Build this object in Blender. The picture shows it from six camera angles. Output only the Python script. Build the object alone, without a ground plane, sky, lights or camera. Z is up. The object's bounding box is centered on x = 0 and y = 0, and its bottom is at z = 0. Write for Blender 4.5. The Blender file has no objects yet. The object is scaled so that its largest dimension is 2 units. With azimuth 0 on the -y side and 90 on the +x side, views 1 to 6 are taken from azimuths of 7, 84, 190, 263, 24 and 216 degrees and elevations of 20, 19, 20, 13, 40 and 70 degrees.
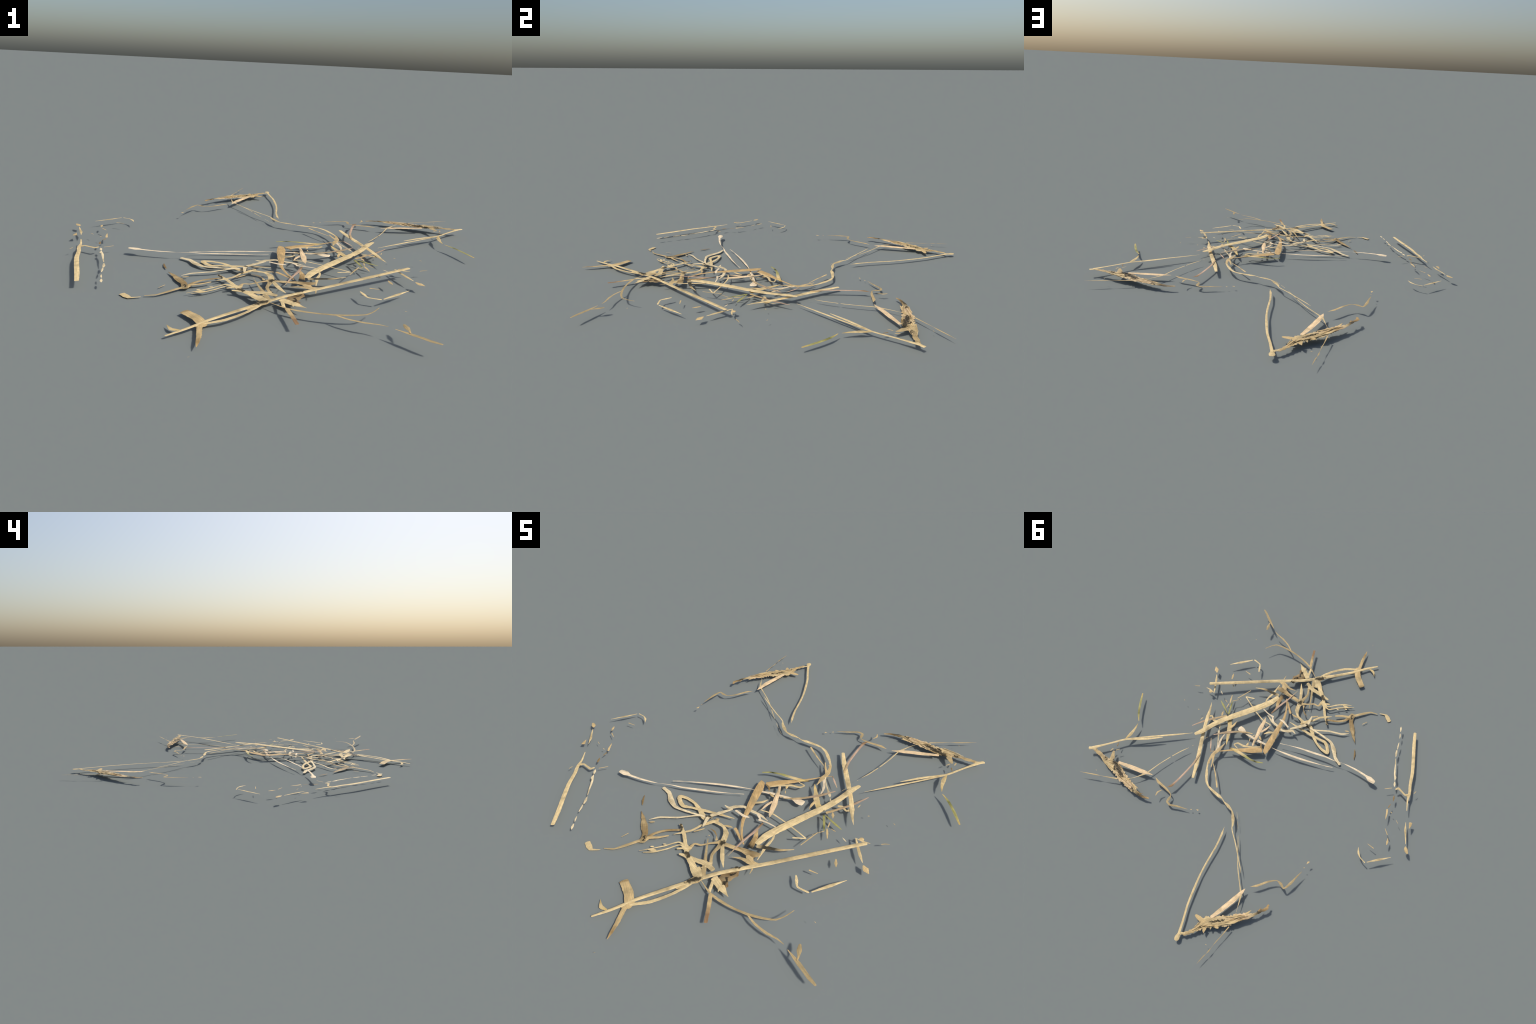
"""A flat scatter of dry grass: straw stems, withered blades, broken twigs,
two weathered bark strips, two pale flower stalks and loose chaff.

Every piece is a thin strand laid on a bed (a nearly level layer of the
litter).  A strand is described by hand-placed spine points (x mm, y mm,
width mm); cross-section, curl, ragged edges, tips and colour come from rules.
"""
import bpy, bmesh, math, random
from mathutils import Vector, noise

# ------------------------------------------------------------------ beds
# height of a bed over the ground: z = a + b*x + c*y  (metres)
BEDS = {
    "mat":        (0.0231, 0.0522, 0.0019),
    "tangle":     (0.0310, 0.0000, 0.0000),
    "far_bark":   (0.0239, -0.0277, -0.0098),
    "side_bark":  (0.0118, 0.0265, -0.0031),
    "west_chaff": (0.0320, 0.0020, 0.0000),
    "east_stem":  (0.0279, 0.0078, -0.0184),
    "stalk_a":    (0.0166, 0.0234, -0.0464),
    "stalk_b":    (0.0190, -0.0004, -0.0447),
}

# ------------------------------------------------------------- materials
# linear base colours
PALETTE = {
    "straw":  (0.79, 0.60, 0.305),
    "pale":   (0.86, 0.69, 0.41),
    "white":  (0.90, 0.72, 0.475),
    "tan":    (0.66, 0.475, 0.225),
    "peach":  (0.87, 0.63, 0.36),
    "leaf":   (0.65, 0.43, 0.185),
    "brown":  (0.36, 0.235, 0.095),
    "rust":   (0.31, 0.185, 0.090),
    "olive":  (0.17, 0.175, 0.042),
    "mauve":  (0.47, 0.33, 0.2),
    "pink":   (0.59, 0.4, 0.27),
    "yellow": (0.73, 0.51, 0.175),
    "green":  (0.41, 0.375, 0.125),
    "moss":   (0.060, 0.065, 0.022),
    "dark":   (0.075, 0.062, 0.036),
    "twig": (0.49, 0.365, 0.18),
    "crumb":  (0.30, 0.185, 0.080),
}
# colour bands from the foot of a strand (0) to its tip (1), by material kind
BANDS = {
    "straw":  [(0, "straw")],
    "pale":   [(0, "pale")],
    "white":  [(0, "white")],
    "tan":    [(0, "tan")],
    "peach":  [(0, "peach")],
    "leaf":   [(0, "leaf")],
    "brown":  [(0, "brown")],
    "rust":   [(0, "tan"), (0.35, "tan"), (0.7, "rust"), (1, "rust")],
    "mauve":  [(0, "pink"), (0.45, "mauve"), (1, "tan")],
    "pink":   [(0, "tan"), (0.3, "pink"), (0.75, "pink"), (0.9, "rust")],
    "yellow": [(0, "yellow"), (0.5, "straw"), (1, "yellow")],
    "green_blade": [(0, "dark"), (0.12, "yellow"), (0.35, "straw"), (0.55, "green"),
                    (0.66, "green"), (0.77, "moss"), (0.88, "green"), (1, "green")],
    "green_tip": [(0, "yellow"), (0.22, "green"), (0.30, "olive"), (0.5, "green"),
                  (0.75, "green"), (1, "yellow")],
    "shoot":  [(0, "olive"), (0.15, "green"), (0.6, "green"), (0.8, "olive"), (1, "green")],
    "sprout": [(0, "green"), (1, "green")],
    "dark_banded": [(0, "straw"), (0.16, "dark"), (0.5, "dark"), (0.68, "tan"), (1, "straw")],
    "dark_foot": [(0, "dark"), (0.25, "brown"), (0.6, "leaf"), (1, "tan")],
    "dark_tip": [(0, "tan"), (0.5, "tan"), (0.8, "brown"), (1, "leaf")],
    "withered": [(0, "tan"), (0.3, "brown"), (0.65, "tan"), (1, "brown")],
    "fold":   [(0, "leaf"), (0.5, "leaf"), (0.7, "brown"), (0.85, "leaf"), (1, "brown")],
    "bark":   [(0, "tan"), (0.12, "tan"), (0.35, "straw"), (0.7, "peach"),
               (0.80, "straw"), (0.86, "dark"), (0.93, "brown"), (1, "leaf")],
    "twig":   [(0, "tan"), (0.5, "twig"), (1, "twig")],
    "mottled": [(0, "tan"), (0.4, "tan"), (0.55, "twig"), (0.68, "tan"), (0.88, "tan"), (0.96, "brown"), (1, "twig")],
    "crumb":  [(0, "crumb")],
}
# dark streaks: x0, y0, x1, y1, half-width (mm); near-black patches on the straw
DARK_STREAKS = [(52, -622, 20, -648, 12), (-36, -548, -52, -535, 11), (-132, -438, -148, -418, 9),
       (47, -449, 48, -438, 10), (158, -432, 140, -424, 9), (-236, -536, -246, -520, 6),
       (158, -520, 140, -530, 10), (156, -556, 146, -566, 7), (141, -610, 138, -585, 6),
       (341, -150, 342, -160, 6), (-58, -345, -78, -338, 8),
       (-234, 806, -282, 766, 6), (-199, 862, -206, 852, 4),
       (757, 419, 745, 424, 5), (704, 407, 626, 449, 15), (630, 446, 604, 458, 6),
       (530, 478, 516, 484, 8), (688, 430, 672, 446, 5)]


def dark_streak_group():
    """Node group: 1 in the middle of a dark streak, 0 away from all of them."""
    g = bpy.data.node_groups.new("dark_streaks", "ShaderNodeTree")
    g.interface.new_socket("Mask", in_out="OUTPUT", socket_type="NodeSocketFloat")
    out = g.nodes.new("NodeGroupOutput")
    geo = g.nodes.new("ShaderNodeNewGeometry")
    flat = g.nodes.new("ShaderNodeVectorMath"); flat.operation = "MULTIPLY"
    flat.inputs[1].default_value = (1, 1, 0)
    g.links.new(geo.outputs["Position"], flat.inputs[0])
    nz = g.nodes.new("ShaderNodeTexNoise")
    nz.inputs["Scale"].default_value = 95; nz.inputs["Detail"].default_value = 3
    g.links.new(geo.outputs["Position"], nz.inputs["Vector"])
    # ragged outline: the sample position is shaken by the noise
    jag = g.nodes.new("ShaderNodeVectorMath"); jag.operation = "MULTIPLY_ADD"
    jag.inputs[1].default_value = (0.030, 0.030, 0); jag.inputs[2].default_value = (-0.015, -0.015, 0)
    g.links.new(nz.outputs["Color"], jag.inputs[0])
    at = g.nodes.new("ShaderNodeVectorMath"); at.operation = "ADD"
    g.links.new(flat.outputs[0], at.inputs[0]); g.links.new(jag.outputs[0], at.inputs[1])

    def vmath(op, a, b):
        n = g.nodes.new("ShaderNodeVectorMath"); n.operation = op
        for sock, val in zip(n.inputs, (a, b)):
            if hasattr(val, "links"):
                g.links.new(val, sock)
            else:
                sock.default_value = val
        return n

    def smath(op, a, b, clamp=False):
        n = g.nodes.new("ShaderNodeMath"); n.operation = op; n.use_clamp = clamp
        for sock, val in zip(n.inputs, (a, b)):
            if hasattr(val, "links"):
                g.links.new(val, sock)
            else:
                sock.default_value = val
        return n.outputs[0]

    last = None
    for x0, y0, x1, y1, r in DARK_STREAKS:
        d = Vector((x1 - x0, y1 - y0, 0)) / 1000
        rel = vmath("SUBTRACT", at.outputs[0], (x0 / 1000, y0 / 1000, 0)).outputs[0]
        t = smath("DIVIDE", vmath("DOT_PRODUCT", rel, tuple(d)).outputs["Value"], d.length_squared, True)
        foot = g.nodes.new("ShaderNodeVectorMath"); foot.operation = "SCALE"
        foot.inputs[0].default_value = tuple(d); g.links.new(t, foot.inputs["Scale"])
        dist = vmath("DISTANCE", rel, foot.outputs[0]).outputs["Value"]
        k = smath("DIVIDE", dist, r / 1000)
        last = k if last is None else smath("MINIMUM", last, k)
    mr = g.nodes.new("ShaderNodeMapRange"); mr.interpolation_type = "SMOOTHSTEP"
    mr.inputs["From Min"].default_value = 1.25; mr.inputs["From Max"].default_value = 0.35
    g.links.new(last, mr.inputs["Value"])
    g.links.new(mr.outputs["Result"], out.inputs["Mask"])
    return g


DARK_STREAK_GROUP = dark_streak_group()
_mats = {}


def material(kind):
    """Straw fibre: colour bands along the strand, lengthwise streaks, blotches."""
    if kind in _mats:
        return _mats[kind]
    m = bpy.data.materials.new("dry_" + kind)
    m.use_nodes = True
    nt = m.node_tree; N = nt.nodes; L = nt.links
    bsdf = N["Principled BSDF"]
    bsdf.inputs["Roughness"].default_value = 0.62
    bsdf.inputs["Specular IOR Level"].default_value = 0.25
    co = N.new("ShaderNodeTexCoord")
    sep = N.new("ShaderNodeSeparateXYZ"); L.new(co.outputs["Generated"], sep.inputs[0])
    ramp = N.new("ShaderNodeValToRGB")
    el = ramp.color_ramp.elements
    bands = BANDS[kind]
    while len(el) > 1:
        el.remove(el[-1])
    for i, (p, c) in enumerate(bands):
        e = el[0] if i == 0 else el.new(p)
        e.position = p; e.color = (*PALETTE[c], 1)
    info = N.new("ShaderNodeObjectInfo")
    # wobble of the band positions
    wn = N.new("ShaderNodeTexNoise"); wn.inputs["Scale"].default_value = 30
    L.new(co.outputs["Object"], wn.inputs["Vector"])
    wob = N.new("ShaderNodeMath"); wob.operation = "MULTIPLY_ADD"
    wob.inputs[1].default_value = 0.10; wob.inputs[2].default_value = -0.05
    L.new(wn.outputs["Fac"], wob.inputs[0])
    ax = N.new("ShaderNodeMath"); ax.operation = "ADD"
    L.new(sep.outputs["X"], ax.inputs[0]); L.new(wob.outputs[0], ax.inputs[1])
    L.new(ax.outputs[0], ramp.inputs["Fac"])
    # lengthwise fibre streaks (strand lies along its own X axis)
    mp = N.new("ShaderNodeMapping"); mp.inputs["Scale"].default_value = (14, 330, 200)
    L.new(co.outputs["Object"], mp.inputs["Vector"])
    st = N.new("ShaderNodeTexNoise"); st.inputs["Scale"].default_value = 1.0
    st.inputs["Detail"].default_value = 4
    L.new(mp.outputs[0], st.inputs["Vector"])
    # blotches
    bl = N.new("ShaderNodeTexNoise"); bl.inputs["Scale"].default_value = 42
    bl.inputs["Detail"].default_value = 5; bl.inputs["Roughness"].default_value = 0.6
    geo = N.new("ShaderNodeNewGeometry")
    L.new(geo.outputs["Position"], bl.inputs["Vector"])

    def scale_range(src, lo, hi, a=0.3, b=0.7):
        r = N.new("ShaderNodeMapRange")
        r.inputs["From Min"].default_value = a; r.inputs["From Max"].default_value = b
        r.inputs["To Min"].default_value = lo; r.inputs["To Max"].default_value = hi
        L.new(src, r.inputs["Value"])
        return r.outputs["Result"]

    strong = kind in ("bark", "crumb", "withered", "brown", "dark_foot")
    v1 = scale_range(st.outputs["Fac"], 0.74 if not strong else 0.6, 1.13)
    v2 = scale_range(bl.outputs["Fac"], 0.78 if not strong else 0.62, 1.10)
    v3 = scale_range(info.outputs["Random"], 0.93, 1.10, 0, 1)
    mul = N.new("ShaderNodeMath"); mul.operation = "MULTIPLY"; L.new(v1, mul.inputs[0]); L.new(v2, mul.inputs[1])
    mul2 = N.new("ShaderNodeMath"); mul2.operation = "MULTIPLY"; L.new(mul.outputs[0], mul2.inputs[0]); L.new(v3, mul2.inputs[1])
    tint = N.new("ShaderNodeMix"); tint.data_type = "RGBA"; tint.blend_type = "MULTIPLY"
    tint.inputs["Factor"].default_value = 1
    L.new(ramp.outputs["Color"], tint.inputs["A"]); L.new(mul2.outputs[0], tint.inputs["B"])
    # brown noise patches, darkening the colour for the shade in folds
    sn = N.new("ShaderNodeTexNoise"); sn.inputs["Scale"].default_value = 17
    sn.inputs["Detail"].default_value = 3
    off = N.new("ShaderNodeVectorMath"); off.operation = "ADD"; off.inputs[1].default_value = (3.1, 7.7, 1.3)
    L.new(geo.outputs["Position"], off.inputs[0]); L.new(off.outputs[0], sn.inputs["Vector"])
    sm = scale_range(sn.outputs["Fac"], 0.0, 0.72, 0.52, 0.72)
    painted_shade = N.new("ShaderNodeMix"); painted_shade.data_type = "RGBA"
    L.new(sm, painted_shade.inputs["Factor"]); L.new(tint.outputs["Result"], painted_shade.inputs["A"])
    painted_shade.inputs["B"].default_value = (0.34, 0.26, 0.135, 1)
    if kind in ("white",):
        sm_node = sm.node; sm_node.inputs["To Max"].default_value = 0.12
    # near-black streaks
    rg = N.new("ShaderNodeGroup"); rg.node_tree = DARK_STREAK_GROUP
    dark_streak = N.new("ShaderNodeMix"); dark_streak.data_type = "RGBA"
    rf = N.new("ShaderNodeMath"); rf.operation = "MULTIPLY"; rf.inputs[1].default_value = 0.93
    L.new(rg.outputs["Mask"], rf.inputs[0])
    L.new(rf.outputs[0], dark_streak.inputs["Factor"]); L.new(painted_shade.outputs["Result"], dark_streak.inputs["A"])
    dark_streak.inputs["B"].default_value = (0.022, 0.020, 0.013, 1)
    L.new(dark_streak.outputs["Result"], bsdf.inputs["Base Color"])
    bp = N.new("ShaderNodeBump"); bp.inputs["Strength"].default_value = 0.35 if not strong else 0.6
    bp.inputs["Distance"].default_value = 0.0015
    L.new(st.outputs["Fac"], bp.inputs["Height"]); L.new(bp.outputs["Normal"], bsdf.inputs["Normal"])
    _mats[kind] = m
    return m


# ------------------------------------------------------------ strand maker
ROOT = bpy.data.objects.new("dry_grass_litter", None)
ROOT.empty_display_size = 0.1
bpy.context.scene.collection.objects.link(ROOT)
ROOT["label"] = "flat scatter of dry straw stems, withered blades and twigs"
ROOT["category"] = "dry grass"

_n = [0]


def spline(pts, step):
    """Chordal Catmull-Rom through (x, y, w); returns dense samples."""
    P = [Vector(p) for p in pts]
    if len(P) == 2:
        P = [P[0], P[0].lerp(P[1], 0.5), P[1]]
    out = []
    for i in range(len(P) - 1):
        p1, p2 = P[i], P[i + 1]
        p0 = P[i - 1] if i else p1 * 2 - p2
        p3 = P[i + 2] if i + 2 < len(P) else p2 * 2 - p1
        d1 = max((p2.xy - p1.xy).length, 1e-6)
        d0 = max((p1.xy - p0.xy).length, 1e-6); d2 = max((p3.xy - p2.xy).length, 1e-6)
        m1 = ((p1 - p0) / d0 * d1 * d1 + (p2 - p1) / d1 * d0 * d1) / (d0 + d1)
        m2 = ((p2 - p1) / d1 * d2 * d1 + (p3 - p2) / d2 * d1 * d1) / (d1 + d2)
        m1 *= 0.62; m2 *= 0.62                      # dry straw bends in kinks
        n = max(2, int(d1 / step))
        for k in range(n):
            t = k / n
            q = (p1 * (2*t**3 - 3*t*t + 1) + m1 * (t**3 - 2*t*t + t)
                 + p2 * (-2*t**3 + 3*t*t) + m2 * (t**3 - t*t))
            s = t * t * (3 - 2 * t)
            q.z = p1.z + (p2.z - p1.z) * s          # width never overshoots
            out.append(q)
    out.append(P[-1].copy())
    return out


def strand(name, kind, bed, pts, arch=0.045, ragged=0.09, thick=0.45, lift=0.0,
           wave=0.6, ridge=0.0, blunt=True, dashes=((0, 1),), trim=0.5):
    """Lay one strand on a bed.  pts: (x mm, y mm, width mm)."""
    _n[0] += 1
    sid = _n[0]
    rnd = random.Random(sid * 77 + 5)
    seed = Vector((rnd.uniform(-50, 50), rnd.uniform(-50, 50), sid * 1.37))
    a, b, c = BEDS[bed]
    normal = Vector((-b, -c, 1)).normalized()
    step = 3.5
    q = spline(pts, step)
    # blunt ends close over a short round cap
    ends = []
    for e, w in ((0, q[0].z), (-1, q[-1].z)):
        ends.append(min(w * 0.10, 2.0))
    length = [0.0]
    for i in range(1, len(q)):
        length.append(length[-1] + (q[i].xy - q[i - 1].xy).length)
    total = length[-1]
    o = Vector((q[0].x, q[0].y)); far = Vector((q[-1].x, q[-1].y))
    if (far - o).length < 0.35 * total:
        far = Vector((q[len(q) // 2].x, q[len(q) // 2].y))
    ang = math.atan2(far.y - o.y, far.x - o.x)
    verts, rows = [], []
    m = 7
    runs = []
    for d0, d1 in dashes:                     # unbroken runs of the strand
        idx = [i for i in range(len(q)) if d0 * total - 1e-6 <= length[i] <= d1 * total + 1e-6]
        if len(idx) > 1:
            runs.append((idx[0], idx[-1]))
    for i, p in enumerate(q):
        if i == 0:
            t = q[1].xy - q[0].xy
        elif i == len(q) - 1:
            t = q[-1].xy - q[-2].xy
        else:
            t = q[i + 1].xy - q[i - 1].xy
        t.normalize()
        side = Vector((-t.y, t.x))
        w = max(p.z * 1.0 - trim, p.z * 0.5, 0.8)
        if blunt:
            for dist, cap in ((length[i], ends[0]), (total - length[i], ends[1])):
                if cap > 0 and dist < cap:
                    k = 1 - dist / cap
                    w *= math.sqrt(max(0.0, 1 - k * k)) * 0.55 + 0.45
        if len(runs) > 1 and any(i in r for r in runs):
            w *= 0.55
        s = length[i]
        row = []
        z0 = a + b * p.x / 1000 + c * p.y / 1000 + lift / 1000 - 0.0001
        z0 += wave / 1000 * noise.noise(Vector((s * 0.022, 0.3, 0)) + seed) * min(1, w / 8)
        tilt = 0.05 * noise.noise(Vector((s * 0.013, 9.1, 0)) + seed)
        el = 1 + ragged * (1.6 * noise.noise(Vector((s * 0.10, 1.1, 0)) + seed)
                           + 1.1 * noise.noise(Vector((s * 0.33, 2.2, 0)) + seed))
        er = 1 + ragged * (1.6 * noise.noise(Vector((s * 0.10, 5.1, 0)) + seed)
                           + 1.1 * noise.noise(Vector((s * 0.33, 6.2, 0)) + seed))
        for j in range(m):
            f = j / (m - 1) * 2 - 1
            off = f * w / 2 * (el if f > 0 else er)
            h = arch * w * (1 - f * f) - arch * w * 0.5
            h += ridge * w * (noise.noise(Vector((s * 0.05, off * 0.12, 3)) + seed)
                              + 0.5 * noise.noise(Vector((s * 0.16, off * 0.4, 8)) + seed))
            h += tilt * off
            xx = p.x + side.x * off; yy = p.y + side.y * off
            z = z0 + b * side.x * off / 1000 + c * side.y * off / 1000 + h / 1000
            row.append((xx / 1000, yy / 1000, z))
        rows.append((row, w))
    th0 = thick / 1000
    ox, oy = o.x / 1000, o.y / 1000
    oz = a + b * ox + c * oy
    ca, sa = math.cos(-ang), math.sin(-ang)

    def put(v):
        x, y = v[0] - ox, v[1] - oy
        verts.append((x * ca - y * sa, x * sa + y * ca, v[2] - oz))
    for row, w in rows:                       # top sheet
        for v in row:
            put((v[0], v[1], max(v[2], 0.0012)))
    base = len(verts)
    for row, w in rows:                       # underside
        for j, v in enumerate(row):
            f = abs(j / (m - 1) * 2 - 1)
            th = min(th0, w * 0.00025) * (1.0 - 0.6 * f)
            put((v[0], v[1], max(max(v[2], 0.0012) - th, 0.0)))
    faces, sharp = [], set()
    for first, final in runs:
        for i in range(first, final):
            for j in range(m - 1):
                k = i * m + j
                faces.append((k, k + m, k + m + 1, k + 1))
                faces.append((base + k, base + k + 1, base + k + m + 1, base + k + m))
            for j, flip in ((0, 0), (m - 1, 1)):
                k = i * m + j
                f = (k, base + k, base + k + m, k + m)
                faces.append(f if not flip else f[::-1])
                sharp.add((k, k + m)); sharp.add((base + k, base + k + m))
        for i, flip in ((first, 1), (final, 0)):
            for j in range(m - 1):
                k = i * m + j
                f = (k, base + k, base + k + 1, k + 1)
                faces.append(f if not flip else f[::-1])
                sharp.add((k, k + 1)); sharp.add((base + k, base + k + 1))
    me = bpy.data.meshes.new(name)
    me.from_pydata(verts, [], faces)
    bm = bmesh.new(); bm.from_mesh(me)
    bmesh.ops.recalc_face_normals(bm, faces=bm.faces)
    bm.verts.ensure_lookup_table()
    for e in bm.edges:
        p = (e.verts[0].index, e.verts[1].index)
        if p in sharp or p[::-1] in sharp:
            e.smooth = False
    for f in bm.faces:
        f.smooth = True
    bmesh.ops.delete(bm, geom=[v for v in bm.verts if not v.link_faces], context="VERTS")
    bm.to_mesh(me); bm.free()
    me.materials.append(material(kind))
    ob = bpy.data.objects.new(name, me)
    bpy.context.scene.collection.objects.link(ob)
    ob.parent = ROOT
    ob.location = (ox, oy, oz)
    ob.rotation_euler = (0, 0, ang)
    return ob


def bark_strip(bed, pts, shreds, seed):
    """A torn strip of bark: a ragged core with fibrous shreds lying along it."""
    core = strand("bark_strip", "bark", bed, pts, arch=0.05, ragged=0.24, thick=1.2, ridge=0.05, lift=-0.8)
    rnd = random.Random(seed)
    q = spline(pts, 8)
    n = len(q)
    for k in range(shreds):
        a = int(n * rnd.uniform(0.10, 0.62)); b = min(n - 1, a + int(n * rnd.uniform(0.10, 0.26)))
        f0 = rnd.uniform(-0.44, 0.44); f1 = max(-0.5, min(0.5, f0 + rnd.uniform(-0.3, 0.3)))
        fat = rnd.uniform(0.09, 0.20)
        path = []
        for i in range(a, b + 1, max(1, (b - a) // 4)):
            u = (i - a) / max(1, b - a)
            t = (q[min(i + 1, n - 1)].xy - q[max(i - 1, 0)].xy).normalized()
            off = (f0 + (f1 - f0) * u) * q[i].z
            wid = max(2.0, q[i].z * fat * math.sin(math.pi * (0.12 + 0.80 * u)) ** 0.7)
            path.append((q[i].x - t.y * off, q[i].y + t.x * off, wid))
        if len(path) > 1:
            s = strand("bark_shred", rnd.choice(("straw", "tan", "withered", "peach", "twig", "dark_tip", "brown")), bed, path,
                       arch=0.10, ragged=0.16, lift=rnd.uniform(0.6, 2.6), wave=1.5)
            m = s.matrix_basis.copy()
            s.parent = core
            s.matrix_parent_inverse = core.matrix_basis.inverted()
            s.matrix_basis = m


# ---------------------------------------------------------------- pieces


# --- bed: mat
strand("straw_stem", "straw", "mat", [(540, -254, 16.1), (393, -363, 18.1), (240, -477, 17.2), (104, -575, 16.3), (46, -627, 17.3), (-3, -676, 16.4), (-107, -783, 13.6), (-156, -844, 11.7), (-203, -893, 6.8)], arch=0.1, ragged=0.025, lift=0.6, wave=0.2, trim=-0.6)
strand("grass_blade", "straw", "mat", [(40, -635, 14.4), (24, -673, 13.5), (-5, -718, 12.6), (-57, -773, 13.6), (-110, -806, 11.7)], lift=0.6)
strand("withered_leaf", "mottled", "mat", [(-111, -810, 32.1), (-140, -770, 32.9), (-194, -726, 30.8)], ridge=0.02, ragged=0.05, lift=0.2)
strand("grass_blade", "dark_tip", "mat", [(-124, -806, 17.5), (-109, -875, 16.6), (-103, -918, 10.8), (-100, -944, 3)], lift=-0.2)
strand("grass_blade", "yellow", "mat", [(-170, -852, 6.8), (-197, -848, 14.6), (-218, -824, 1.9)], lift=-0.6)
strand("grass_blade", "straw", "mat", [(47, -623, 24.1), (22, -602, 26.9), (-13, -568, 22), (-42, -549, 19), (-76, -548, 8.6)], lift=0.8)
strand("grass_blade", "straw", "mat", [(-40, -548, 19), (-73, -507, 15.1), (-112, -453, 14.1), (-152, -412, 10.3)], lift=0.4)
strand("grass_blade", "straw", "mat", [(80, -572, 17.3), (40, -554, 22.9), (-6, -553, 19.1), (-43, -547, 17.1)], lift=0)
strand("grass_blade", "twig", "mat", [(59, -615, 19.2), (41, -569, 16.3), (19, -520, 10.5), (-14, -442, 3.8)], lift=-0.4)
strand("grass_blade", "twig", "mat", [(58, -555, 11.5), (39, -507, 11.4), (45, -455, 18.9)], lift=-0.8)
strand("grass_blade", "straw", "mat", [(106, -548, 3.8), (79, -505, 16.2), (51, -448, 14.2)], lift=0.6)
strand("grass_blade", "tan", "mat", [(47, -445, 17), (102, -448, 19), (148, -449, 14.3)], lift=0.2)
strand("grass_blade", "straw", "mat", [(46, -439, 23.6), (38, -397, 21.6), (14, -367, 11.2), (-35, -351, 16.8)], lift=-0.2)
strand("grass_blade", "tan", "mat", [(38, -441, 14.2), (4, -461, 8.5), (-23, -481, 8.5), (-47, -483, 8.5), (-56, -521, 19)], lift=-0.6)

# --- bed: tangle
strand("grass_blade", "pale", "tangle", [(5, -273, 9.2), (-27, -308, 15.7), (-61, -350, 15.7), (-56, -405, 7.5)], lift=0.8)

# --- bed: mat
strand("grass_blade", "straw", "mat", [(-61, -518, 14.2), (-94, -509, 5.7), (-132, -546, 6.6), (-170, -575, 7.6), (-205, -591, 3.8)], lift=0.4)
strand("grass_blade", "straw", "mat", [(-65, -508, 17), (-106, -498, 6.6), (-146, -533, 6.6), (-222, -590, 2.8)], lift=0)
strand("grass_blade", "straw", "mat", [(-163, -565, 6.6), (-181, -567, 14.2), (-202, -572, 3.8)], lift=-0.4)
strand("chaff_flake", "straw", "mat", [(-77, -519, 9.5), (-98, -529, 9.5)], lift=-0.8)
strand("chaff_flake", "straw", "mat", [(-145, -525, 4.7), (-157, -528, 6.6)], lift=0.6)
strand("chaff_flake", "straw", "mat", [(-182, -551, 6.6), (-195, -556, 6.6)], lift=0.2)
strand("grass_blade", "straw", "mat", [(-71, -387, 11.2), (-95, -428, 11.3), (-120, -449, 10.3), (-148, -471, 2.8)], lift=-0.2)
strand("grass_blade", "withered", "mat", [(-128, -436, 11.3), (-188, -464, 11.3), (-220, -493, 13.1), (-233, -525, 18.8)], lift=-0.6)
strand("grass_blade", "tan", "mat", [(-160, -483, 7.5), (-199, -509, 11.3), (-234, -523, 14.1)], lift=0.8)
strand("grass_blade", "tan", "mat", [(-51, -401, 3.8), (-67, -416, 7.5), (-83, -430, 4.7)], lift=0.4)
strand("twig", "withered", "mat", [(-236, -552, 23.6), (-253, -505, 21.6), (-278, -473, 27.1), (-307, -438, 15.8), (-339, -405, 1.9)], lift=0)
strand("grass_blade", "brown", "mat", [(-355, -373, 4.6), (-369, -349, 9.2), (-381, -319, 3.7)], lift=-0.4)
strand("chaff_flake", "tan", "mat", [(-252, -438, 3.7), (-263, -442, 8.4), (-274, -447, 3.7)], lift=-0.8)
strand("twig", "twig", "mat", [(-249, -545, 14.1), (-285, -585, 13.2), (-316, -616, 8.5), (-354, -628, 4.7)], lift=0.6)
strand("grass_blade", "straw", "mat", [(-361, -638, 3.8), (-376, -644, 6.6), (-399, -651, 9.5)], lift=0.2)
strand("grass_blade", "straw", "mat", [(-393, -652, 14.2), (-410, -641, 21.7), (-433, -624, 21.7)], lift=-0.2)
strand("chaff_flake", "tan", "mat", [(-313, -526, 3.8), (-328, -554, 3.8)], lift=-0.6)
strand("grass_blade", "pale", "mat", [(-61, -332, 4.7), (-116, -350, 7.4), (-181, -386, 9.3), (-252, -413, 10.2), (-281, -437, 2.8)], lift=0.8)
strand("grass_blade", "straw", "mat", [(-65, -353, 23.3), (-87, -344, 23.3), (-123, -313, 18.5), (-162, -286, 12), (-209, -271, 13.8), (-240, -272, 17.4), (-220, -301, 18.4), (-197, -317, 16.6), (-155, -314, 11.1), (-112, -312, 13.9), (-48, -310, 12.1), (30, -310, 4.7)], lift=-1)
strand("grass_blade", "pale", "mat", [(-51, -340, 11.2), (-126, -343, 8.4), (-182, -341, 11.1), (-224, -334, 14.8), (-261, -305, 23), (-290, -272, 16.5), (-334, -249, 14.6)], lift=0.8)

# --- bed: stalk_a
strand("flower_stalk", "white", "stalk_a", [(248, -127, 27.9), (226, -124, 34.4), (197, -119, 12), (142, -119, 12), (104, -120, 14.7), (67, -124, 9.2), (25, -127, 2.3), (-1, -130, 4.6), (-55, -139, 10), (-126, -154, 11.8), (-195, -173, 8.1), (-262, -193, 2.3), (-280, -199, 4.5), (-310, -211, 3.6)], arch=0.08, ragged=0.05, wave=0.3, lift=-0.4)

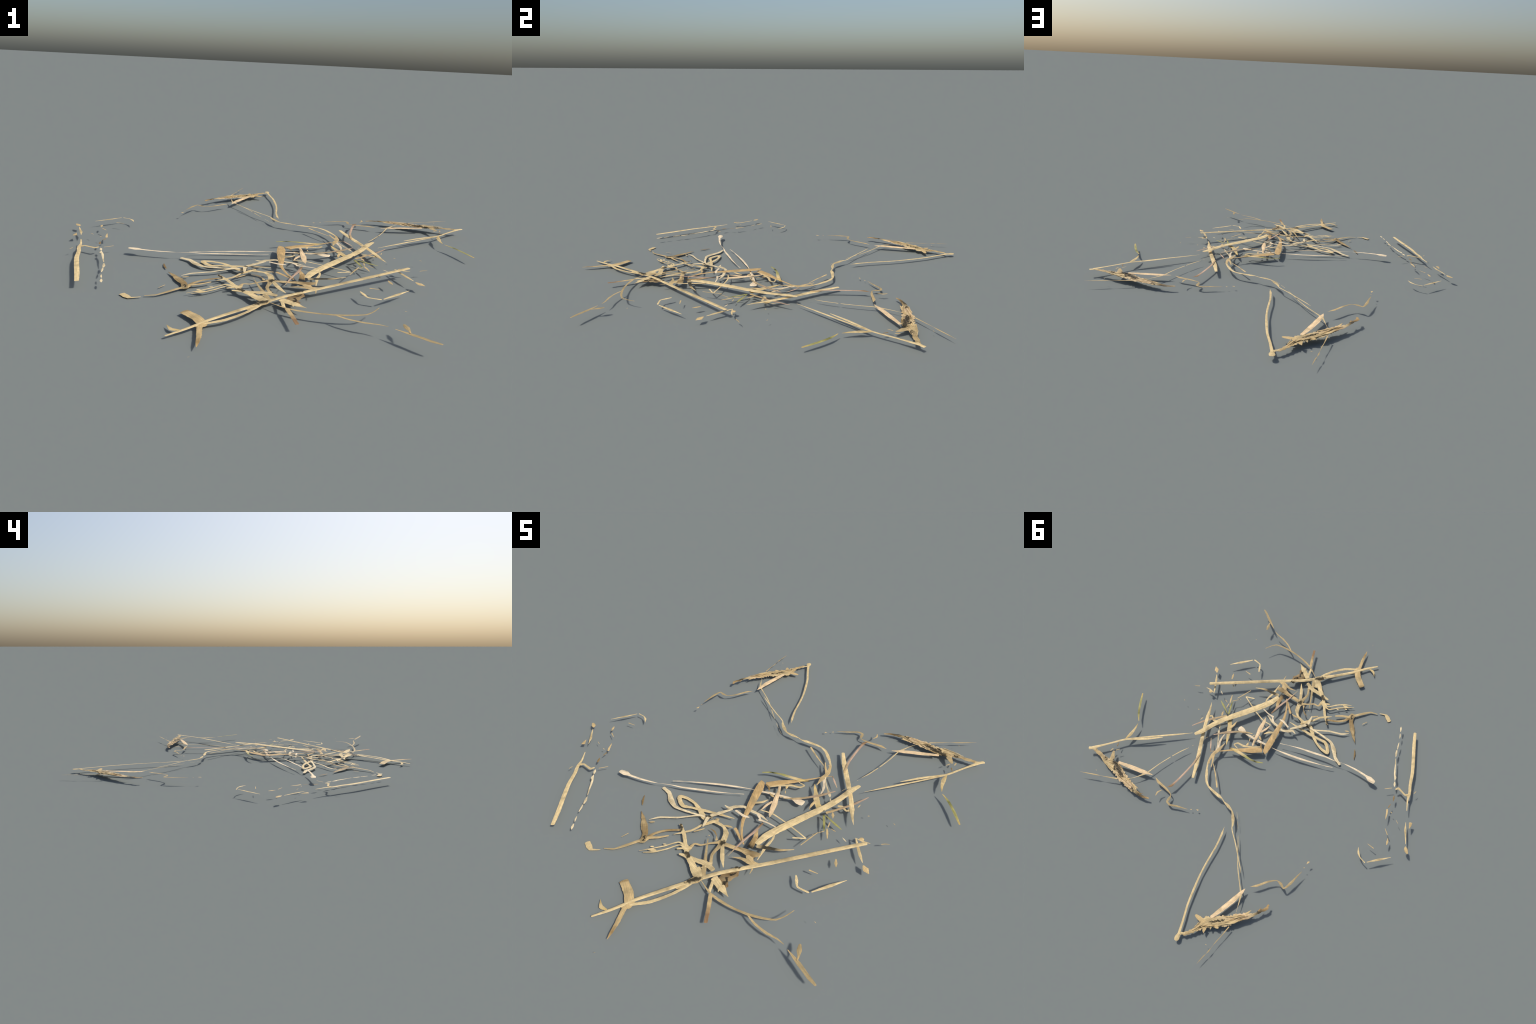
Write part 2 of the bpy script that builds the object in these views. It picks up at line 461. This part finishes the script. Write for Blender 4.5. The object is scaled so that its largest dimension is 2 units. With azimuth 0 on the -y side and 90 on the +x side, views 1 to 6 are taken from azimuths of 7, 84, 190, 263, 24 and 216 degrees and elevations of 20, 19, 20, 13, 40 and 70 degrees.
# --- bed: stalk_b
strand("flower_stalk", "white", "stalk_b", [(5, -171, 3.7), (-35, -185, 1.8), (-104, -206, 7.3), (-174, -222, 10.9), (-244, -238, 9), (-303, -246, 3.6), (-349, -258, 1.3), (-378, -261, 7.2), (-428, -264, 9.8), (-486, -262, 11.5), (-514, -258, 28.3), (-544, -254, 19.4)], arch=0.08, ragged=0.05, wave=0.3, lift=-0.8)

# --- bed: tangle
strand("withered_leaf", "leaf", "tangle", [(36, -70, 1.8), (44, -85, 25.5), (49, -117, 34.7), (52, -151, 34.9), (58, -210, 29.5), (64, -269, 20.4), (68, -309, 14), (84, -355, 9.4), (100, -388, 8.5), (121, -418, 6.6)], ridge=0.02, ragged=0.05, lift=0.8)
strand("withered_leaf", "leaf", "tangle", [(64, -84, 27.4), (112, -52, 32.9), (158, -23, 21), (204, 7, 10.1), (258, 49, 5.5), (301, 77, 2.7)], ridge=0.02, ragged=0.05, lift=-1)
strand("withered_leaf", "brown", "tangle", [(92, -116, 6.4), (82, -96, 7.3), (62, -85, 6.4)], ridge=0.02, ragged=0.05, lift=-0.2)
strand("grass_blade", "straw", "tangle", [(183, -18, 4.6), (212, -29, 7.3), (201, -44, 9.2), (165, -48, 11.9), (119, -70, 8.2), (77, -98, 5.5)], lift=-0.6)
strand("grass_blade", "tan", "tangle", [(153, -81, 1.8), (150, -69, 11), (150, -59, 13.7)], lift=0.8)
strand("grass_shoot", "green_blade", "tangle", [(224, 3, 5.5), (184, -3, 18.3), (133, -3, 15.5), (89, -2, 10.9), (49, -9, 9.1), (18, -23, 6.3)], lift=1.2)
strand("withered_leaf", "peach", "tangle", [(156, -258, 3.7), (150, -229, 18.6), (144, -181, 23.2), (136, -144, 18.5), (129, -101, 11), (122, -75, 11)], ridge=0.02, ragged=0.05, lift=1.2)
strand("grass_blade", "peach", "tangle", [(130, -169, 10.2), (117, -198, 11.1), (108, -235, 3.7)], lift=-0.4)
strand("grass_blade", "straw", "tangle", [(106, -234, 4.6), (158, -235, 6.5), (209, -252, 5.6), (275, -281, 5.7), (325, -305, 5.7)], lift=1.2)
strand("grass_blade", "straw", "tangle", [(325, -305, 5.7), (276, -321, 6.6)], lift=1.2)
strand("grass_blade", "straw", "tangle", [(110, -168, 4.6), (94, -189, 12), (62, -208, 12)], lift=0.2)
strand("grass_blade", "white", "tangle", [(202, -296, 4.7), (153, -285, 7.5), (121, -284, 11.2)], lift=-0.2)
strand("grass_blade", "white", "tangle", [(127, -280, 7.5), (106, -257, 11.2)], lift=-0.6)
strand("grass_blade", "pale", "tangle", [(157, -276, 3.7), (115, -258, 12.1), (73, -250, 13), (38, -242, 12.9), (6, -257, 16.6), (-12, -271, 13.8), (-36, -264, 3.7)], lift=-1)
strand("grass_blade", "white", "tangle", [(85, -289, 4.7), (67, -291, 12.1), (18, -275, 9.3)], lift=1.2)
strand("grass_blade", "pink", "tangle", [(97, -497, 1.9), (115, -412, 8.5), (136, -345, 11.3), (145, -295, 7.5)], lift=1.2)

# --- bed: mat
strand("grass_blade", "leaf", "mat", [(124, -421, 6.6), (87, -386, 10.4), (55, -355, 12.2)], lift=-0.4)
strand("grass_blade", "tan", "mat", [(46, -357, 4.7), (26, -356, 11.2), (8, -358, 3.7)], lift=-0.8)
strand("withered_leaf", "dark_foot", "mat", [(152, -430, 23.7), (150, -375, 18.9), (137, -330, 8.4)], ridge=0.02, ragged=0.05, lift=0.6)
strand("withered_leaf", "withered", "mat", [(205, -445, 14.3), (174, -454, 33.3), (130, -448, 20.9), (102, -448, 17.1)], ridge=0.02, ragged=0.05, lift=0.2)
strand("withered_leaf", "tan", "mat", [(166, -459, 28.6), (186, -490, 23.9), (215, -491, 14.4)], ridge=0.02, ragged=0.05, lift=-0.2)
strand("withered_leaf", "tan", "mat", [(184, -491, 21), (144, -486, 11.4), (110, -492, 1.9)], ridge=0.02, ragged=0.05, lift=-0.6)
strand("withered_leaf", "tan", "mat", [(205, -542, 1.9), (204, -515, 6.7)], ridge=0.02, ragged=0.05, lift=0.8)
strand("withered_leaf", "straw", "mat", [(203, -473, 3.8), (205, -407, 12.3), (213, -354, 8.5), (208, -332, 6.6), (194, -301, 5.6)], ridge=0.02, ragged=0.05, lift=0.4)
strand("straw_stem", "straw", "mat", [(167, -404, 23.7), (185, -351, 31.1), (226, -285, 34.7), (283, -203, 33.6), (340, -122, 28.8), (377, -55, 25.8), (402, 5, 26.6), (426, 45, 16.5)], arch=0.05, ragged=0.05, lift=1, wave=0.3)
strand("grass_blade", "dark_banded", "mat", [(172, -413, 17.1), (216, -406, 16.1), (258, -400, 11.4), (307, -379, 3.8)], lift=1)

# --- bed: tangle
strand("grass_blade", "mauve", "tangle", [(342, -12, 4.6), (295, -58, 13.9), (240, -100, 11.1), (195, -124, 9.2), (162, -135, 4.6)], lift=1.2)
strand("grass_blade", "mauve", "tangle", [(475, 7, 4.7), (435, -52, 11.2), (387, -106, 10.3), (347, -147, 12.2)], lift=0.8)
strand("grass_shoot", "yellow", "tangle", [(328, -144, 23.4), (303, -115, 21.4), (285, -83, 24.1), (264, -37, 13.8), (248, -3, 3.7)], lift=-1)
strand("grass_shoot", "tan", "tangle", [(289, -93, 13.9), (281, -122, 12.1), (279, -156, 1.9)], lift=-0.2)
strand("grass_shoot", "shoot", "tangle", [(343, -159, 10.3), (361, -207, 9.4), (373, -242, 3.8)], lift=-0.6)
strand("grass_shoot", "sprout", "tangle", [(351, -160, 3.8), (402, -192, 10.4), (431, -208, 3.8)], lift=0.8)
strand("chaff_flake", "tan", "tangle", [(373, -241, 3.8), (338, -277, 2.8)], lift=0.4)

# --- bed: mat
strand("chaff_flake", "tan", "mat", [(356, -267, 3.8), (338, -307, 5.7), (320, -350, 3.8)], lift=0)

# --- bed: tangle
strand("chaff_flake", "tan", "tangle", [(381, -164, 2.8), (376, -147, 11.3), (370, -132, 4.7)], lift=-0.4)
strand("chaff_flake", "tan", "tangle", [(396, -273, 3.8), (387, -246, 8.5), (378, -223, 6.6)], lift=-0.8)
strand("chaff_flake", "tan", "tangle", [(380, -218, 5.7), (378, -188, 4.7)], lift=0.6)

# --- bed: east_stem
strand("straw_stem", "straw", "east_stem", [(289, 253, 14.4), (320, 174, 20.9), (361, 84, 21.2), (413, -31, 18.6), (434, -87, 18.8), (450, -134, 10.4), (466, -170, 1.9)], arch=0.05, ragged=0.05, lift=0.5, wave=0.3)

# --- bed: tangle
strand("grass_blade", "straw", "tangle", [(433, -86, 14.1), (417, -103, 7.5), (394, -87, 12.1), (376, -90, 11.2)], lift=-0.2)
strand("grass_blade", "pale", "tangle", [(346, -87, 6.5), (344, -78, 10.2), (334, -58, 1.9)], lift=-0.6)
strand("grass_blade", "pale", "tangle", [(333, -56, 2.8), (327, -43, 12), (307, -11, 6.5), (283, 33, 3.7), (274, 56, 2.7)], lift=0.8)
strand("straw_stem", "pink", "tangle", [(338, 115, 10.1), (334, 185, 10), (351, 324, 10.8), (356, 350, 14.3), (371, 371, 2.2)], arch=0.05, ragged=0.05, lift=0.5, wave=0.3)
strand("withered_leaf", "tan", "tangle", [(258, -5, 3.7), (266, 47, 20.1), (276, 83, 16.4), (271, 133, 10.9)], ridge=0.02, ragged=0.05, lift=0)
strand("twig", "straw", "tangle", [(273, 131, 10), (257, 164, 10.9), (237, 196, 16.2), (215, 227, 13.5), (190, 245, 10.7), (146, 255, 15.1), (110, 260, 17.7), (86, 262, 6.2), (71, 270, 6.2), (37, 278, 16.7), (3, 290, 8.8), (-21, 316, 18.3), (-43, 350, 11.3), (-46, 359, 6.1), (-104, 415, 6.9), (-149, 458, 6), (-199, 507, 5.9), (-221, 530, 2.5)], trim=1.6, lift=-0.4)
strand("grass_blade", "white", "tangle", [(291, -52, 3.7), (292, -37, 7.4), (290, -9, 11.1), (281, 23, 11.9), (275, 38, 15.6), (274, 59, 9.1)], lift=-1)
strand("grass_blade", "pink", "tangle", [(341, 10, 2.3), (318, 45, 7.4), (299, 75, 3.7)], lift=0.6)
strand("grass_blade", "tan", "tangle", [(243, 126, 3.6), (197, 170, 6.3), (145, 227, 8.9)], lift=0.2)
strand("grass_blade", "tan", "tangle", [(275, 77, 13.7), (256, 111, 9.1), (241, 150, 4.5)], lift=-0.2)

# --- bed: west_chaff
strand("straw_stem", "straw", "west_chaff", [(-586, -628, 15.6), (-618, -556, 18.2), (-661, -468, 17.9), (-687, -411, 17.8), (-709, -346, 15), (-729, -301, 14.9), (-738, -265, 8.8), (-763, -210, 4.3)], arch=0.05, ragged=0.05, lift=0.5, wave=0.3)
strand("grass_blade", "straw", "west_chaff", [(-732, -297, 13.2), (-715, -282, 9.7), (-684, -291, 9.7), (-666, -295, 12.4), (-656, -281, 7.9)], lift=0.8)
strand("grass_blade", "pale", "west_chaff", [(-504, -618, 3.7), (-510, -605, 10.1), (-516, -589, 4.6)], lift=0.4)
strand("grass_blade", "pale", "west_chaff", [(-520, -579, 3.7), (-527, -565, 6.4), (-532, -551, 2.7)], lift=0)
strand("grass_blade", "pale", "west_chaff", [(-541, -529, 3.6), (-547, -507, 7.3), (-553, -488, 4.5)], lift=-0.4)
strand("grass_blade", "pale", "west_chaff", [(-553, -484, 6.3), (-559, -465, 10.8), (-568, -443, 3.6)], lift=-0.8)
strand("grass_blade", "pale", "west_chaff", [(-571, -437, 3.6), (-588, -403, 6.3), (-604, -368, 8.9), (-613, -351, 8.9), (-623, -339, 11.6), (-629, -321, 2.2)], lift=0.6)
strand("grass_blade", "pale", "west_chaff", [(-631, -319, 3.5), (-638, -304, 11.5), (-645, -290, 2.6)], lift=0.2)
strand("grass_blade", "brown", "west_chaff", [(-667, -249, 3.5), (-672, -234, 10.5), (-678, -217, 3.5)], lift=-0.2)
strand("grass_blade", "brown", "west_chaff", [(-675, -198, 3.5), (-673, -173, 6.1)], lift=-0.6)
strand("grass_blade", "tan", "west_chaff", [(-673, -163, 9.6), (-682, -142, 8.7), (-692, -110, 3.5)], lift=0.8)
strand("grass_blade", "tan", "west_chaff", [(-714, -67, 2.6), (-742, -43, 5.1)], lift=0.4)
strand("grass_blade", "tan", "west_chaff", [(-752, -30, 3.4), (-759, -12, 10.2), (-763, 5, 5.1)], lift=0)
strand("grass_blade", "straw", "west_chaff", [(-788, -155, 2.6), (-807, -114, 11.1), (-826, -83, 7.7), (-843, -52, 3.4)], lift=-0.4)
strand("stem_node", "tan", "west_chaff", [(-810, -167, 19.8), (-814, -156, 14.6), (-819, -133, 3.4)], ragged=0.14, arch=0.08, lift=-0.8)
strand("stem_node", "tan", "west_chaff", [(-847, -42, 4.2), (-857, -28, 19.5), (-875, -12, 8.4)], ragged=0.14, arch=0.08, lift=0.6)
strand("chaff_flake", "tan", "west_chaff", [(-606, -253, 3.5), (-637, -279, 3.5)], lift=0.2)
strand("chaff_flake", "tan", "west_chaff", [(-748, -313, 3.5), (-753, -332, 3.5)], lift=-0.2)
strand("grass_blade", "straw", "west_chaff", [(-649, 93, 2.6), (-665, 119, 10.2), (-682, 133, 5.1), (-718, 144, 5.9)], lift=-0.6)
strand("grass_blade", "straw", "west_chaff", [(-723, 137, 4.2), (-767, 93, 11.8), (-814, 48, 2.5)], lift=0.8)
strand("chaff_flake", "tan", "west_chaff", [(-679, 52, 2.6), (-718, 56, 5.1)], lift=0.4)

# --- bed: tangle
strand("grass_blade", "straw", "tangle", [(353, -478, 5.8), (364, -500, 11.6), (375, -522, 6.8), (421, -531, 7.8)], lift=0)
strand("grass_blade", "straw", "tangle", [(427, -525, 5.8), (474, -477, 13.6), (522, -429, 2.9)], lift=-0.4)
strand("chaff_flake", "tan", "tangle", [(421, -442, 2.9), (386, -439, 6.7)], lift=-0.8)
strand("stem_node", "tan", "tangle", [(583, -373, 4.8), (567, -357, 23.2), (554, -343, 6.8)], ragged=0.14, arch=0.08, lift=0.6)
strand("grass_blade", "straw", "tangle", [(549, -333, 2.9), (529, -300, 12.5), (507, -257, 9.6), (492, -227, 4.8)], lift=0.2)
strand("stem_node", "tan", "tangle", [(519, -218, 21), (507, -232, 11.4)], ragged=0.14, arch=0.08, lift=-0.2)
strand("grass_blade", "straw", "tangle", [(549, -232, 2.9), (525, -233, 7.6), (492, -228, 3.8)], lift=-0.6)
strand("grass_blade", "tan", "tangle", [(469, -390, 3.9), (463, -373, 11.6), (457, -354, 5.8)], lift=0.8)
strand("chaff_flake", "tan", "tangle", [(432, -329, 6.7), (419, -318, 3.8)], lift=0.4)

# --- bed: far_bark
strand("straw_stem", "straw", "far_bark", [(-135, 944, 14), (-111, 871, 12.4), (-87, 805, 11.7), (-67, 725, 12.7), (-51, 651, 10.2), (-40, 563, 10.3), (-34, 489, 10.4), (-20, 414, 11.3), (-10, 379, 1.8)], arch=0.05, ragged=0.05, lift=0.5, wave=0.3, trim=2)
strand("stem_node", "straw", "far_bark", [(-137, 973, 18.8), (-137, 960, 24.6), (-135, 937, 14.8), (-158, 920, 9.9)], ragged=0.14, arch=0.08, lift=-0.4)
bark_strip("far_bark", [(-151, 930, 14.8), (-184, 887, 20.5), (-200, 853, 37), (-219, 817, 53.6), (-253, 793, 61.7), (-288, 764, 49.3), (-318, 736, 41.1), (-346, 703, 32.9), (-372, 684, 23), (-392, 661, 14.8), (-410, 630, 14.8), (-427, 603, 14.8), (-425, 582, 8.3)], shreds=20, seed=124)
strand("splinter", "tan", "far_bark", [(-209, 830, 24.7), (-173, 823, 21.5), (-148, 822, 11.6)], ragged=0.1, lift=0.6)
strand("withered_leaf", "peach", "far_bark", [(-220, 790, 16.5), (-244, 724, 23.2), (-265, 660, 25), (-278, 606, 16.7), (-283, 582, 3.3)], ridge=0.02, ragged=0.05, lift=0.2)
strand("grass_blade", "straw", "far_bark", [(-280, 612, 10.9), (-297, 659, 5.8), (-303, 679, 2.1), (-311, 700, 2.5)], trim=1.4, lift=-0.2)
strand("twig", "straw", "far_bark", [(-275, 610, 8.4), (-247, 579, 5.9), (-205, 532, 5.9), (-165, 481, 4.3), (-130, 427, 5.2), (-85, 362, 2.2), (-47, 312, 1.8), (-18, 277, 1.3)], trim=1.4, dashes=((0, 0.7), (0.78, 0.88), (0.9, 1)), lift=-0.6)
strand("grass_blade", "twig", "far_bark", [(-298, 561, 2.1), (-323, 539, 12.6), (-361, 490, 10.9), (-397, 462, 5.9), (-421, 466, 15), (-443, 477, 8.3), (-458, 440, 14.2), (-467, 392, 8.4), (-475, 357, 3.4)], trim=1.4, lift=0.8)
strand("chaff_flake", "tan", "far_bark", [(-475, 312, 2.5), (-477, 299, 10.1), (-482, 293, 2.5)], trim=1.4, lift=0.4)
strand("twig", "twig", "far_bark", [(-321, 776, 7.4), (-312, 847, 4.1), (-309, 863, 5.7), (-305, 900, 1.6), (-303, 924, 7.3), (-300, 940, 1.6), (-297, 951, 5.7), (-292, 981, 4.8), (-289, 1001, 1.6)], trim=1.6, lift=0)

# --- bed: side_bark
strand("straw_stem", "straw", "side_bark", [(858, 416, 18.3), (798, 348, 11), (741, 281, 12), (668, 217, 10.2), (542, 116, 11.1), (506, 87, 9.3), (448, 39, 2.8)], arch=0.05, ragged=0.05, lift=0.5, wave=0.3, trim=2)
strand("stem_node", "straw", "side_bark", [(873, 426, 18.3), (858, 416, 15.6), (835, 411, 13.7)], ragged=0.14, arch=0.08, lift=-0.8)
bark_strip("side_bark", [(843, 412, 16.5), (778, 422, 21), (729, 432, 39.1), (691, 433, 54.4), (647, 444, 49.7), (607, 458, 45), (562, 468, 40.3), (526, 477, 29.5), (489, 484, 17.8), (452, 484, 12.4), (418, 473, 8)], shreds=20, seed=134)
strand("splinter", "tan", "side_bark", [(722, 413, 27.3), (735, 386, 20.1), (746, 363, 11.9)], ragged=0.1, lift=0.2)
strand("withered_leaf", "peach", "side_bark", [(684, 402, 14.5), (605, 385, 22.6), (536, 371, 22.6), (483, 357, 3.6)], ridge=0.02, ragged=0.05, lift=-0.2)
strand("grass_blade", "straw", "side_bark", [(520, 373, 10.8), (548, 413, 4.5), (572, 441, 2.2)], trim=1.4, lift=-0.6)
strand("twig", "straw", "side_bark", [(514, 362, 7.2), (491, 289, 5.4), (459, 210, 5.5), (435, 160, 6.4), (412, 120, 2.8), (395, 82, 2.8), (362, 10, 1.9)], trim=1.4, dashes=((0, 0.40), (0.41, 0.685), (0.73, 0.76), (0.9, 1)), lift=0.8)
strand("grass_blade", "twig", "side_bark", [(460, 360, 2.7), (433, 371, 15.3), (376, 379, 12.5), (330, 396, 5.3), (328, 414, 15.1), (327, 433, 11.5), (307, 440, 11.5), (268, 426, 10.6), (210, 408, 3.5)], trim=1.4, lift=0.4)
strand("chaff_flake", "tan", "side_bark", [(171, 383, 2.2), (159, 381, 10.6)], trim=1.4, lift=0)
strand("twig", "twig", "side_bark", [(627, 479, 8.1), (674, 499, 6.3), (713, 515, 2.3), (744, 527, 8.1), (783, 543, 6.3), (823, 559, 1.8)], trim=1.6, lift=-0.4)

# --- bed: tangle
strand("grass_shoot", "yellow", "tangle", [(739, 281, 4.6), (732, 233, 18.7), (733, 191, 10.3), (738, 161, 2.8)], lift=-0.8)
strand("grass_shoot", "green_tip", "tangle", [(743, 147, 3.8), (774, 110, 11.4), (808, 50, 12.4), (834, -3, 7.7)], lift=0.6)
strand("grass_shoot", "straw", "tangle", [(737, 278, 4.6), (692, 246, 10.2), (639, 209, 12.1), (603, 180, 9.3), (569, 153, 3.7)], lift=0.2)
strand("chaff_flake", "brown", "tangle", [(755, 310, 3.7), (748, 333, 7.4)], lift=-0.2)
strand("chaff_flake", "tan", "tangle", [(762, 374, 6.5), (758, 354, 6.5)], lift=-0.6)
strand("chaff_flake", "tan", "tangle", [(739, 355, 4.6), (724, 337, 2.8)], lift=0.8)
strand("grass_blade", "tan", "tangle", [(394, 442, 4.5), (397, 421, 8), (385, 400, 3.6)], lift=0.4)

# --- bed: mat
strand("twig", "twig", "mat", [(56, -624, 2.4), (114, -663, 7.7), (159, -679, 11.7), (219, -691, 8.8), (273, -694, 10.8), (323, -690, 9.8), (363, -680, 7.8), (384, -659, 5.9), (405, -624, 3.9)], trim=1.2, lift=0)
strand("twig", "twig", "mat", [(271, -696, 5.9), (305, -717, 8.8), (356, -736, 9.9), (396, -743, 6.9), (422, -753, 3)], trim=1.2, lift=-0.4)
strand("twig", "twig", "mat", [(439, -765, 4), (487, -796, 14.9), (533, -828, 13), (558, -843, 8)], trim=1.2, lift=-0.8)
strand("withered_leaf", "twig", "mat", [(479, -789, 5), (478, -776, 7), (473, -756, 16.9), (467, -733, 8.9)], ridge=0.02, ragged=0.05, lift=0.6)
strand("grass_blade", "rust", "mat", [(119, -666, 14.5), (138, -713, 14.6), (160, -775, 12.8)], lift=0.2)
strand("grass_blade", "straw", "mat", [(181, -656, 2.4), (138, -627, 27.1), (94, -598, 26)], lift=-0.2)
strand("grass_blade", "straw", "mat", [(111, -662, 11.6), (100, -613, 11.6)], lift=-0.6)
strand("withered_leaf", "crumb", "mat", [(150, -524, 14.4), (152, -555, 33.6), (135, -582, 40.4), (113, -601, 24.1), (103, -605, 9.6)], arch=0.06, ragged=0.16, ridge=0.1, lift=-2)
strand("withered_leaf", "crumb", "mat", [(156, -622, 14.5), (142, -608, 27), (123, -585, 36.5)], arch=0.06, ragged=0.16, ridge=0.1, lift=-2)

# --- bed: tangle
strand("chaff_flake", "tan", "tangle", [(124, -145, 6.5), (114, -137, 12), (100, -129, 3.7)], lift=0)
strand("chaff_flake", "tan", "tangle", [(159, -106, 2.8), (156, -98, 5.5), (153, -88, 2.3)], lift=-0.4)
strand("chaff_flake", "tan", "tangle", [(156, -123, 2.3), (151, -129, 5.5), (151, -137, 2.3)], lift=-0.8)
strand("stem_node", "tan", "tangle", [(275, 128, 6.4), (266, 136, 11.8), (264, 142, 5.4)], ragged=0.14, arch=0.08, lift=0.6)

# --- bed: far_bark
strand("splinter", "tan", "far_bark", [(-234, 871, 1.2), (-227, 858, 14.8), (-224, 844, 20.5)], ragged=0.1, lift=0.2)
strand("splinter", "tan", "far_bark", [(-369, 651, 1.2), (-362, 668, 9.1), (-355, 688, 16.5)], ragged=0.1, lift=-0.2)
strand("splinter", "brown", "far_bark", [(-402, 614, 1.2), (-401, 625, 5.8), (-401, 639, 10.7)], ragged=0.1, lift=-0.6)
strand("splinter", "tan", "far_bark", [(-312, 706, 1.2), (-317, 713, 10.7), (-324, 722, 16.5)], ragged=0.1, lift=0.8)
strand("splinter", "tan", "far_bark", [(-283, 813, 1.2), (-271, 811, 16.4), (-259, 807, 24.6)], ragged=0.1, lift=0.4)
strand("splinter", "tan", "far_bark", [(-178, 881, 1.2), (-190, 866, 9.9), (-200, 853, 16.5)], ragged=0.1, lift=0)

# --- bed: side_bark
strand("splinter", "tan", "side_bark", [(744, 450, 1.4), (735, 436, 11.8), (723, 425, 18.2)], ragged=0.1, lift=-0.4)
strand("splinter", "tan", "side_bark", [(500, 461, 1.3), (522, 461, 8.9), (539, 461, 16.1)], ragged=0.1, lift=-0.8)
strand("splinter", "tan", "side_bark", [(571, 440, 1.3), (578, 447, 10.8), (585, 460, 18)], ragged=0.1, lift=0.6)
strand("splinter", "brown", "side_bark", [(458, 469, 1.3), (475, 477, 5.3), (495, 480, 11.6)], ragged=0.1, lift=0.2)

# --- bed: mat
strand("splinter", "straw", "mat", [(139, -652, 1.5), (136, -635, 11.6), (129, -613, 14.5)], ragged=0.1, lift=-0.2)
strand("splinter", "straw", "mat", [(28, -575, 1.4), (39, -574, 9.6), (44, -564, 12.4)], ragged=0.1, lift=-0.6)
strand("splinter", "straw", "mat", [(61, -543, 3.8), (53, -548, 9.6), (43, -549, 12.4)], ragged=0.1, lift=0.8)
strand("chaff_flake", "tan", "mat", [(487, -645, 1.5), (480, -641, 2.9)], lift=0.4)
strand("chaff_flake", "tan", "mat", [(-14, -428, 2.4), (-21, -426, 3.8)], lift=0)

# --- bed: tangle
strand("chaff_flake", "tan", "tangle", [(508, -94, 3.8), (501, -97, 4.7)], lift=-0.4)
strand("chaff_flake", "tan", "tangle", [(616, -207, 1.9), (599, -212, 4.8), (586, -220, 3.8)], lift=-0.8)
strand("chaff_flake", "tan", "tangle", [(457, -48, 2.3), (455, -59, 4.7), (452, -68, 3.3)], lift=0.6)
strand("chaff_flake", "tan", "tangle", [(610, -103, 2.9), (602, -96, 2.9)], lift=0.2)
strand("chaff_flake", "pale", "tangle", [(466, -260, 2.4), (455, -252, 4.8), (446, -245, 2.4)], lift=-0.2)
strand("chaff_flake", "tan", "tangle", [(414, -225, 2.4), (407, -224, 4.7), (392, -218, 2.4)], lift=-0.6)

# --- bed: west_chaff
strand("chaff_flake", "tan", "west_chaff", [(-695, -160, 3.5), (-705, -157, 3.5)], lift=0.8)
strand("chaff_flake", "tan", "west_chaff", [(-740, -137, 1.7), (-750, -130, 3), (-760, -123, 1.7)], lift=0.4)

# --- bed: far_bark
strand("chaff_flake", "tan", "far_bark", [(-472, 336, 5), (-476, 332, 4.2)], lift=0)

# --- bed: side_bark
strand("chaff_flake", "tan", "side_bark", [(197, 400, 5.3), (191, 396, 4.4)], lift=-0.4)

# --- bed: far_bark
strand("chaff_flake", "tan", "far_bark", [(-271, 906, 3.3), (-279, 906, 2.4)], lift=-0.8)

# --- bed: side_bark
strand("chaff_flake", "tan", "side_bark", [(757, 504, 3.6), (751, 503, 2.7)], lift=0.6)

# --- bed: mat
strand("stem_node", "tan", "mat", [(60, -613, 17.3), (42, -629, 30.8), (20, -657, 26), (-7, -687, 17.4)], ragged=0.14, arch=0.08, lift=-0.6)
strand("stem_node", "tan", "mat", [(-102, -791, 19.4), (-116, -805, 34), (-133, -824, 17.5)], ragged=0.14, arch=0.08, lift=-0.6)
strand("stem_node", "tan", "mat", [(63, -446, 14.2), (46, -444, 26.5), (28, -436, 14.2)], ragged=0.14, arch=0.08, lift=-0.6)
strand("stem_node", "tan", "mat", [(-229, -518, 18.8), (-242, -538, 28.3), (-255, -553, 9.4)], ragged=0.14, arch=0.08, lift=-0.6)
strand("stem_node", "straw", "mat", [(-46, -506, 11.4), (-64, -513, 28.4), (-82, -516, 11.4)], ragged=0.14, arch=0.08, lift=-0.6)
strand("stem_node", "straw", "mat", [(54, -612, 24), (38, -604, 36.5), (12, -586, 33.5)], ragged=0.14, arch=0.08, lift=-0.6)

# --- bed: tangle
strand("stem_node", "straw", "tangle", [(430, -69, 16.8), (434, -90, 21.6), (422, -99, 11.2)], ragged=0.14, arch=0.08, lift=-0.6)

# --- bed: west_chaff
strand("stem_node", "straw", "west_chaff", [(-737, -292, 13.2), (-730, -288, 20.2), (-717, -284, 11.4)], ragged=0.14, arch=0.08, lift=-0.6)

# --- bed: mat
strand("grass_blade", "straw", "mat", [(-75, -394, 11.2), (-53, -371, 15.9), (-35, -348, 18.7)], lift=0.6)
strand("chaff_flake", "brown", "mat", [(11, -419, 3.8), (-9, -401, 7.5), (-31, -393, 2.8)], lift=0.2)
strand("chaff_flake", "tan", "mat", [(21, -440, 14.2), (16, -431, 7.5), (10, -418, 1.9)], lift=-0.2)
strand("stem_node", "tan", "mat", [(-34, -349, 18.7), (-28, -337, 14), (-37, -334, 4.7)], ragged=0.14, arch=0.08, lift=-0.6)

# one crumb of chaff that lies apart from the rest
strand("chaff_flake", "twig", "mat", [(-110, -999, 1.2), (-107, -997.5, 1.8), (-104, -997, 1.2)])
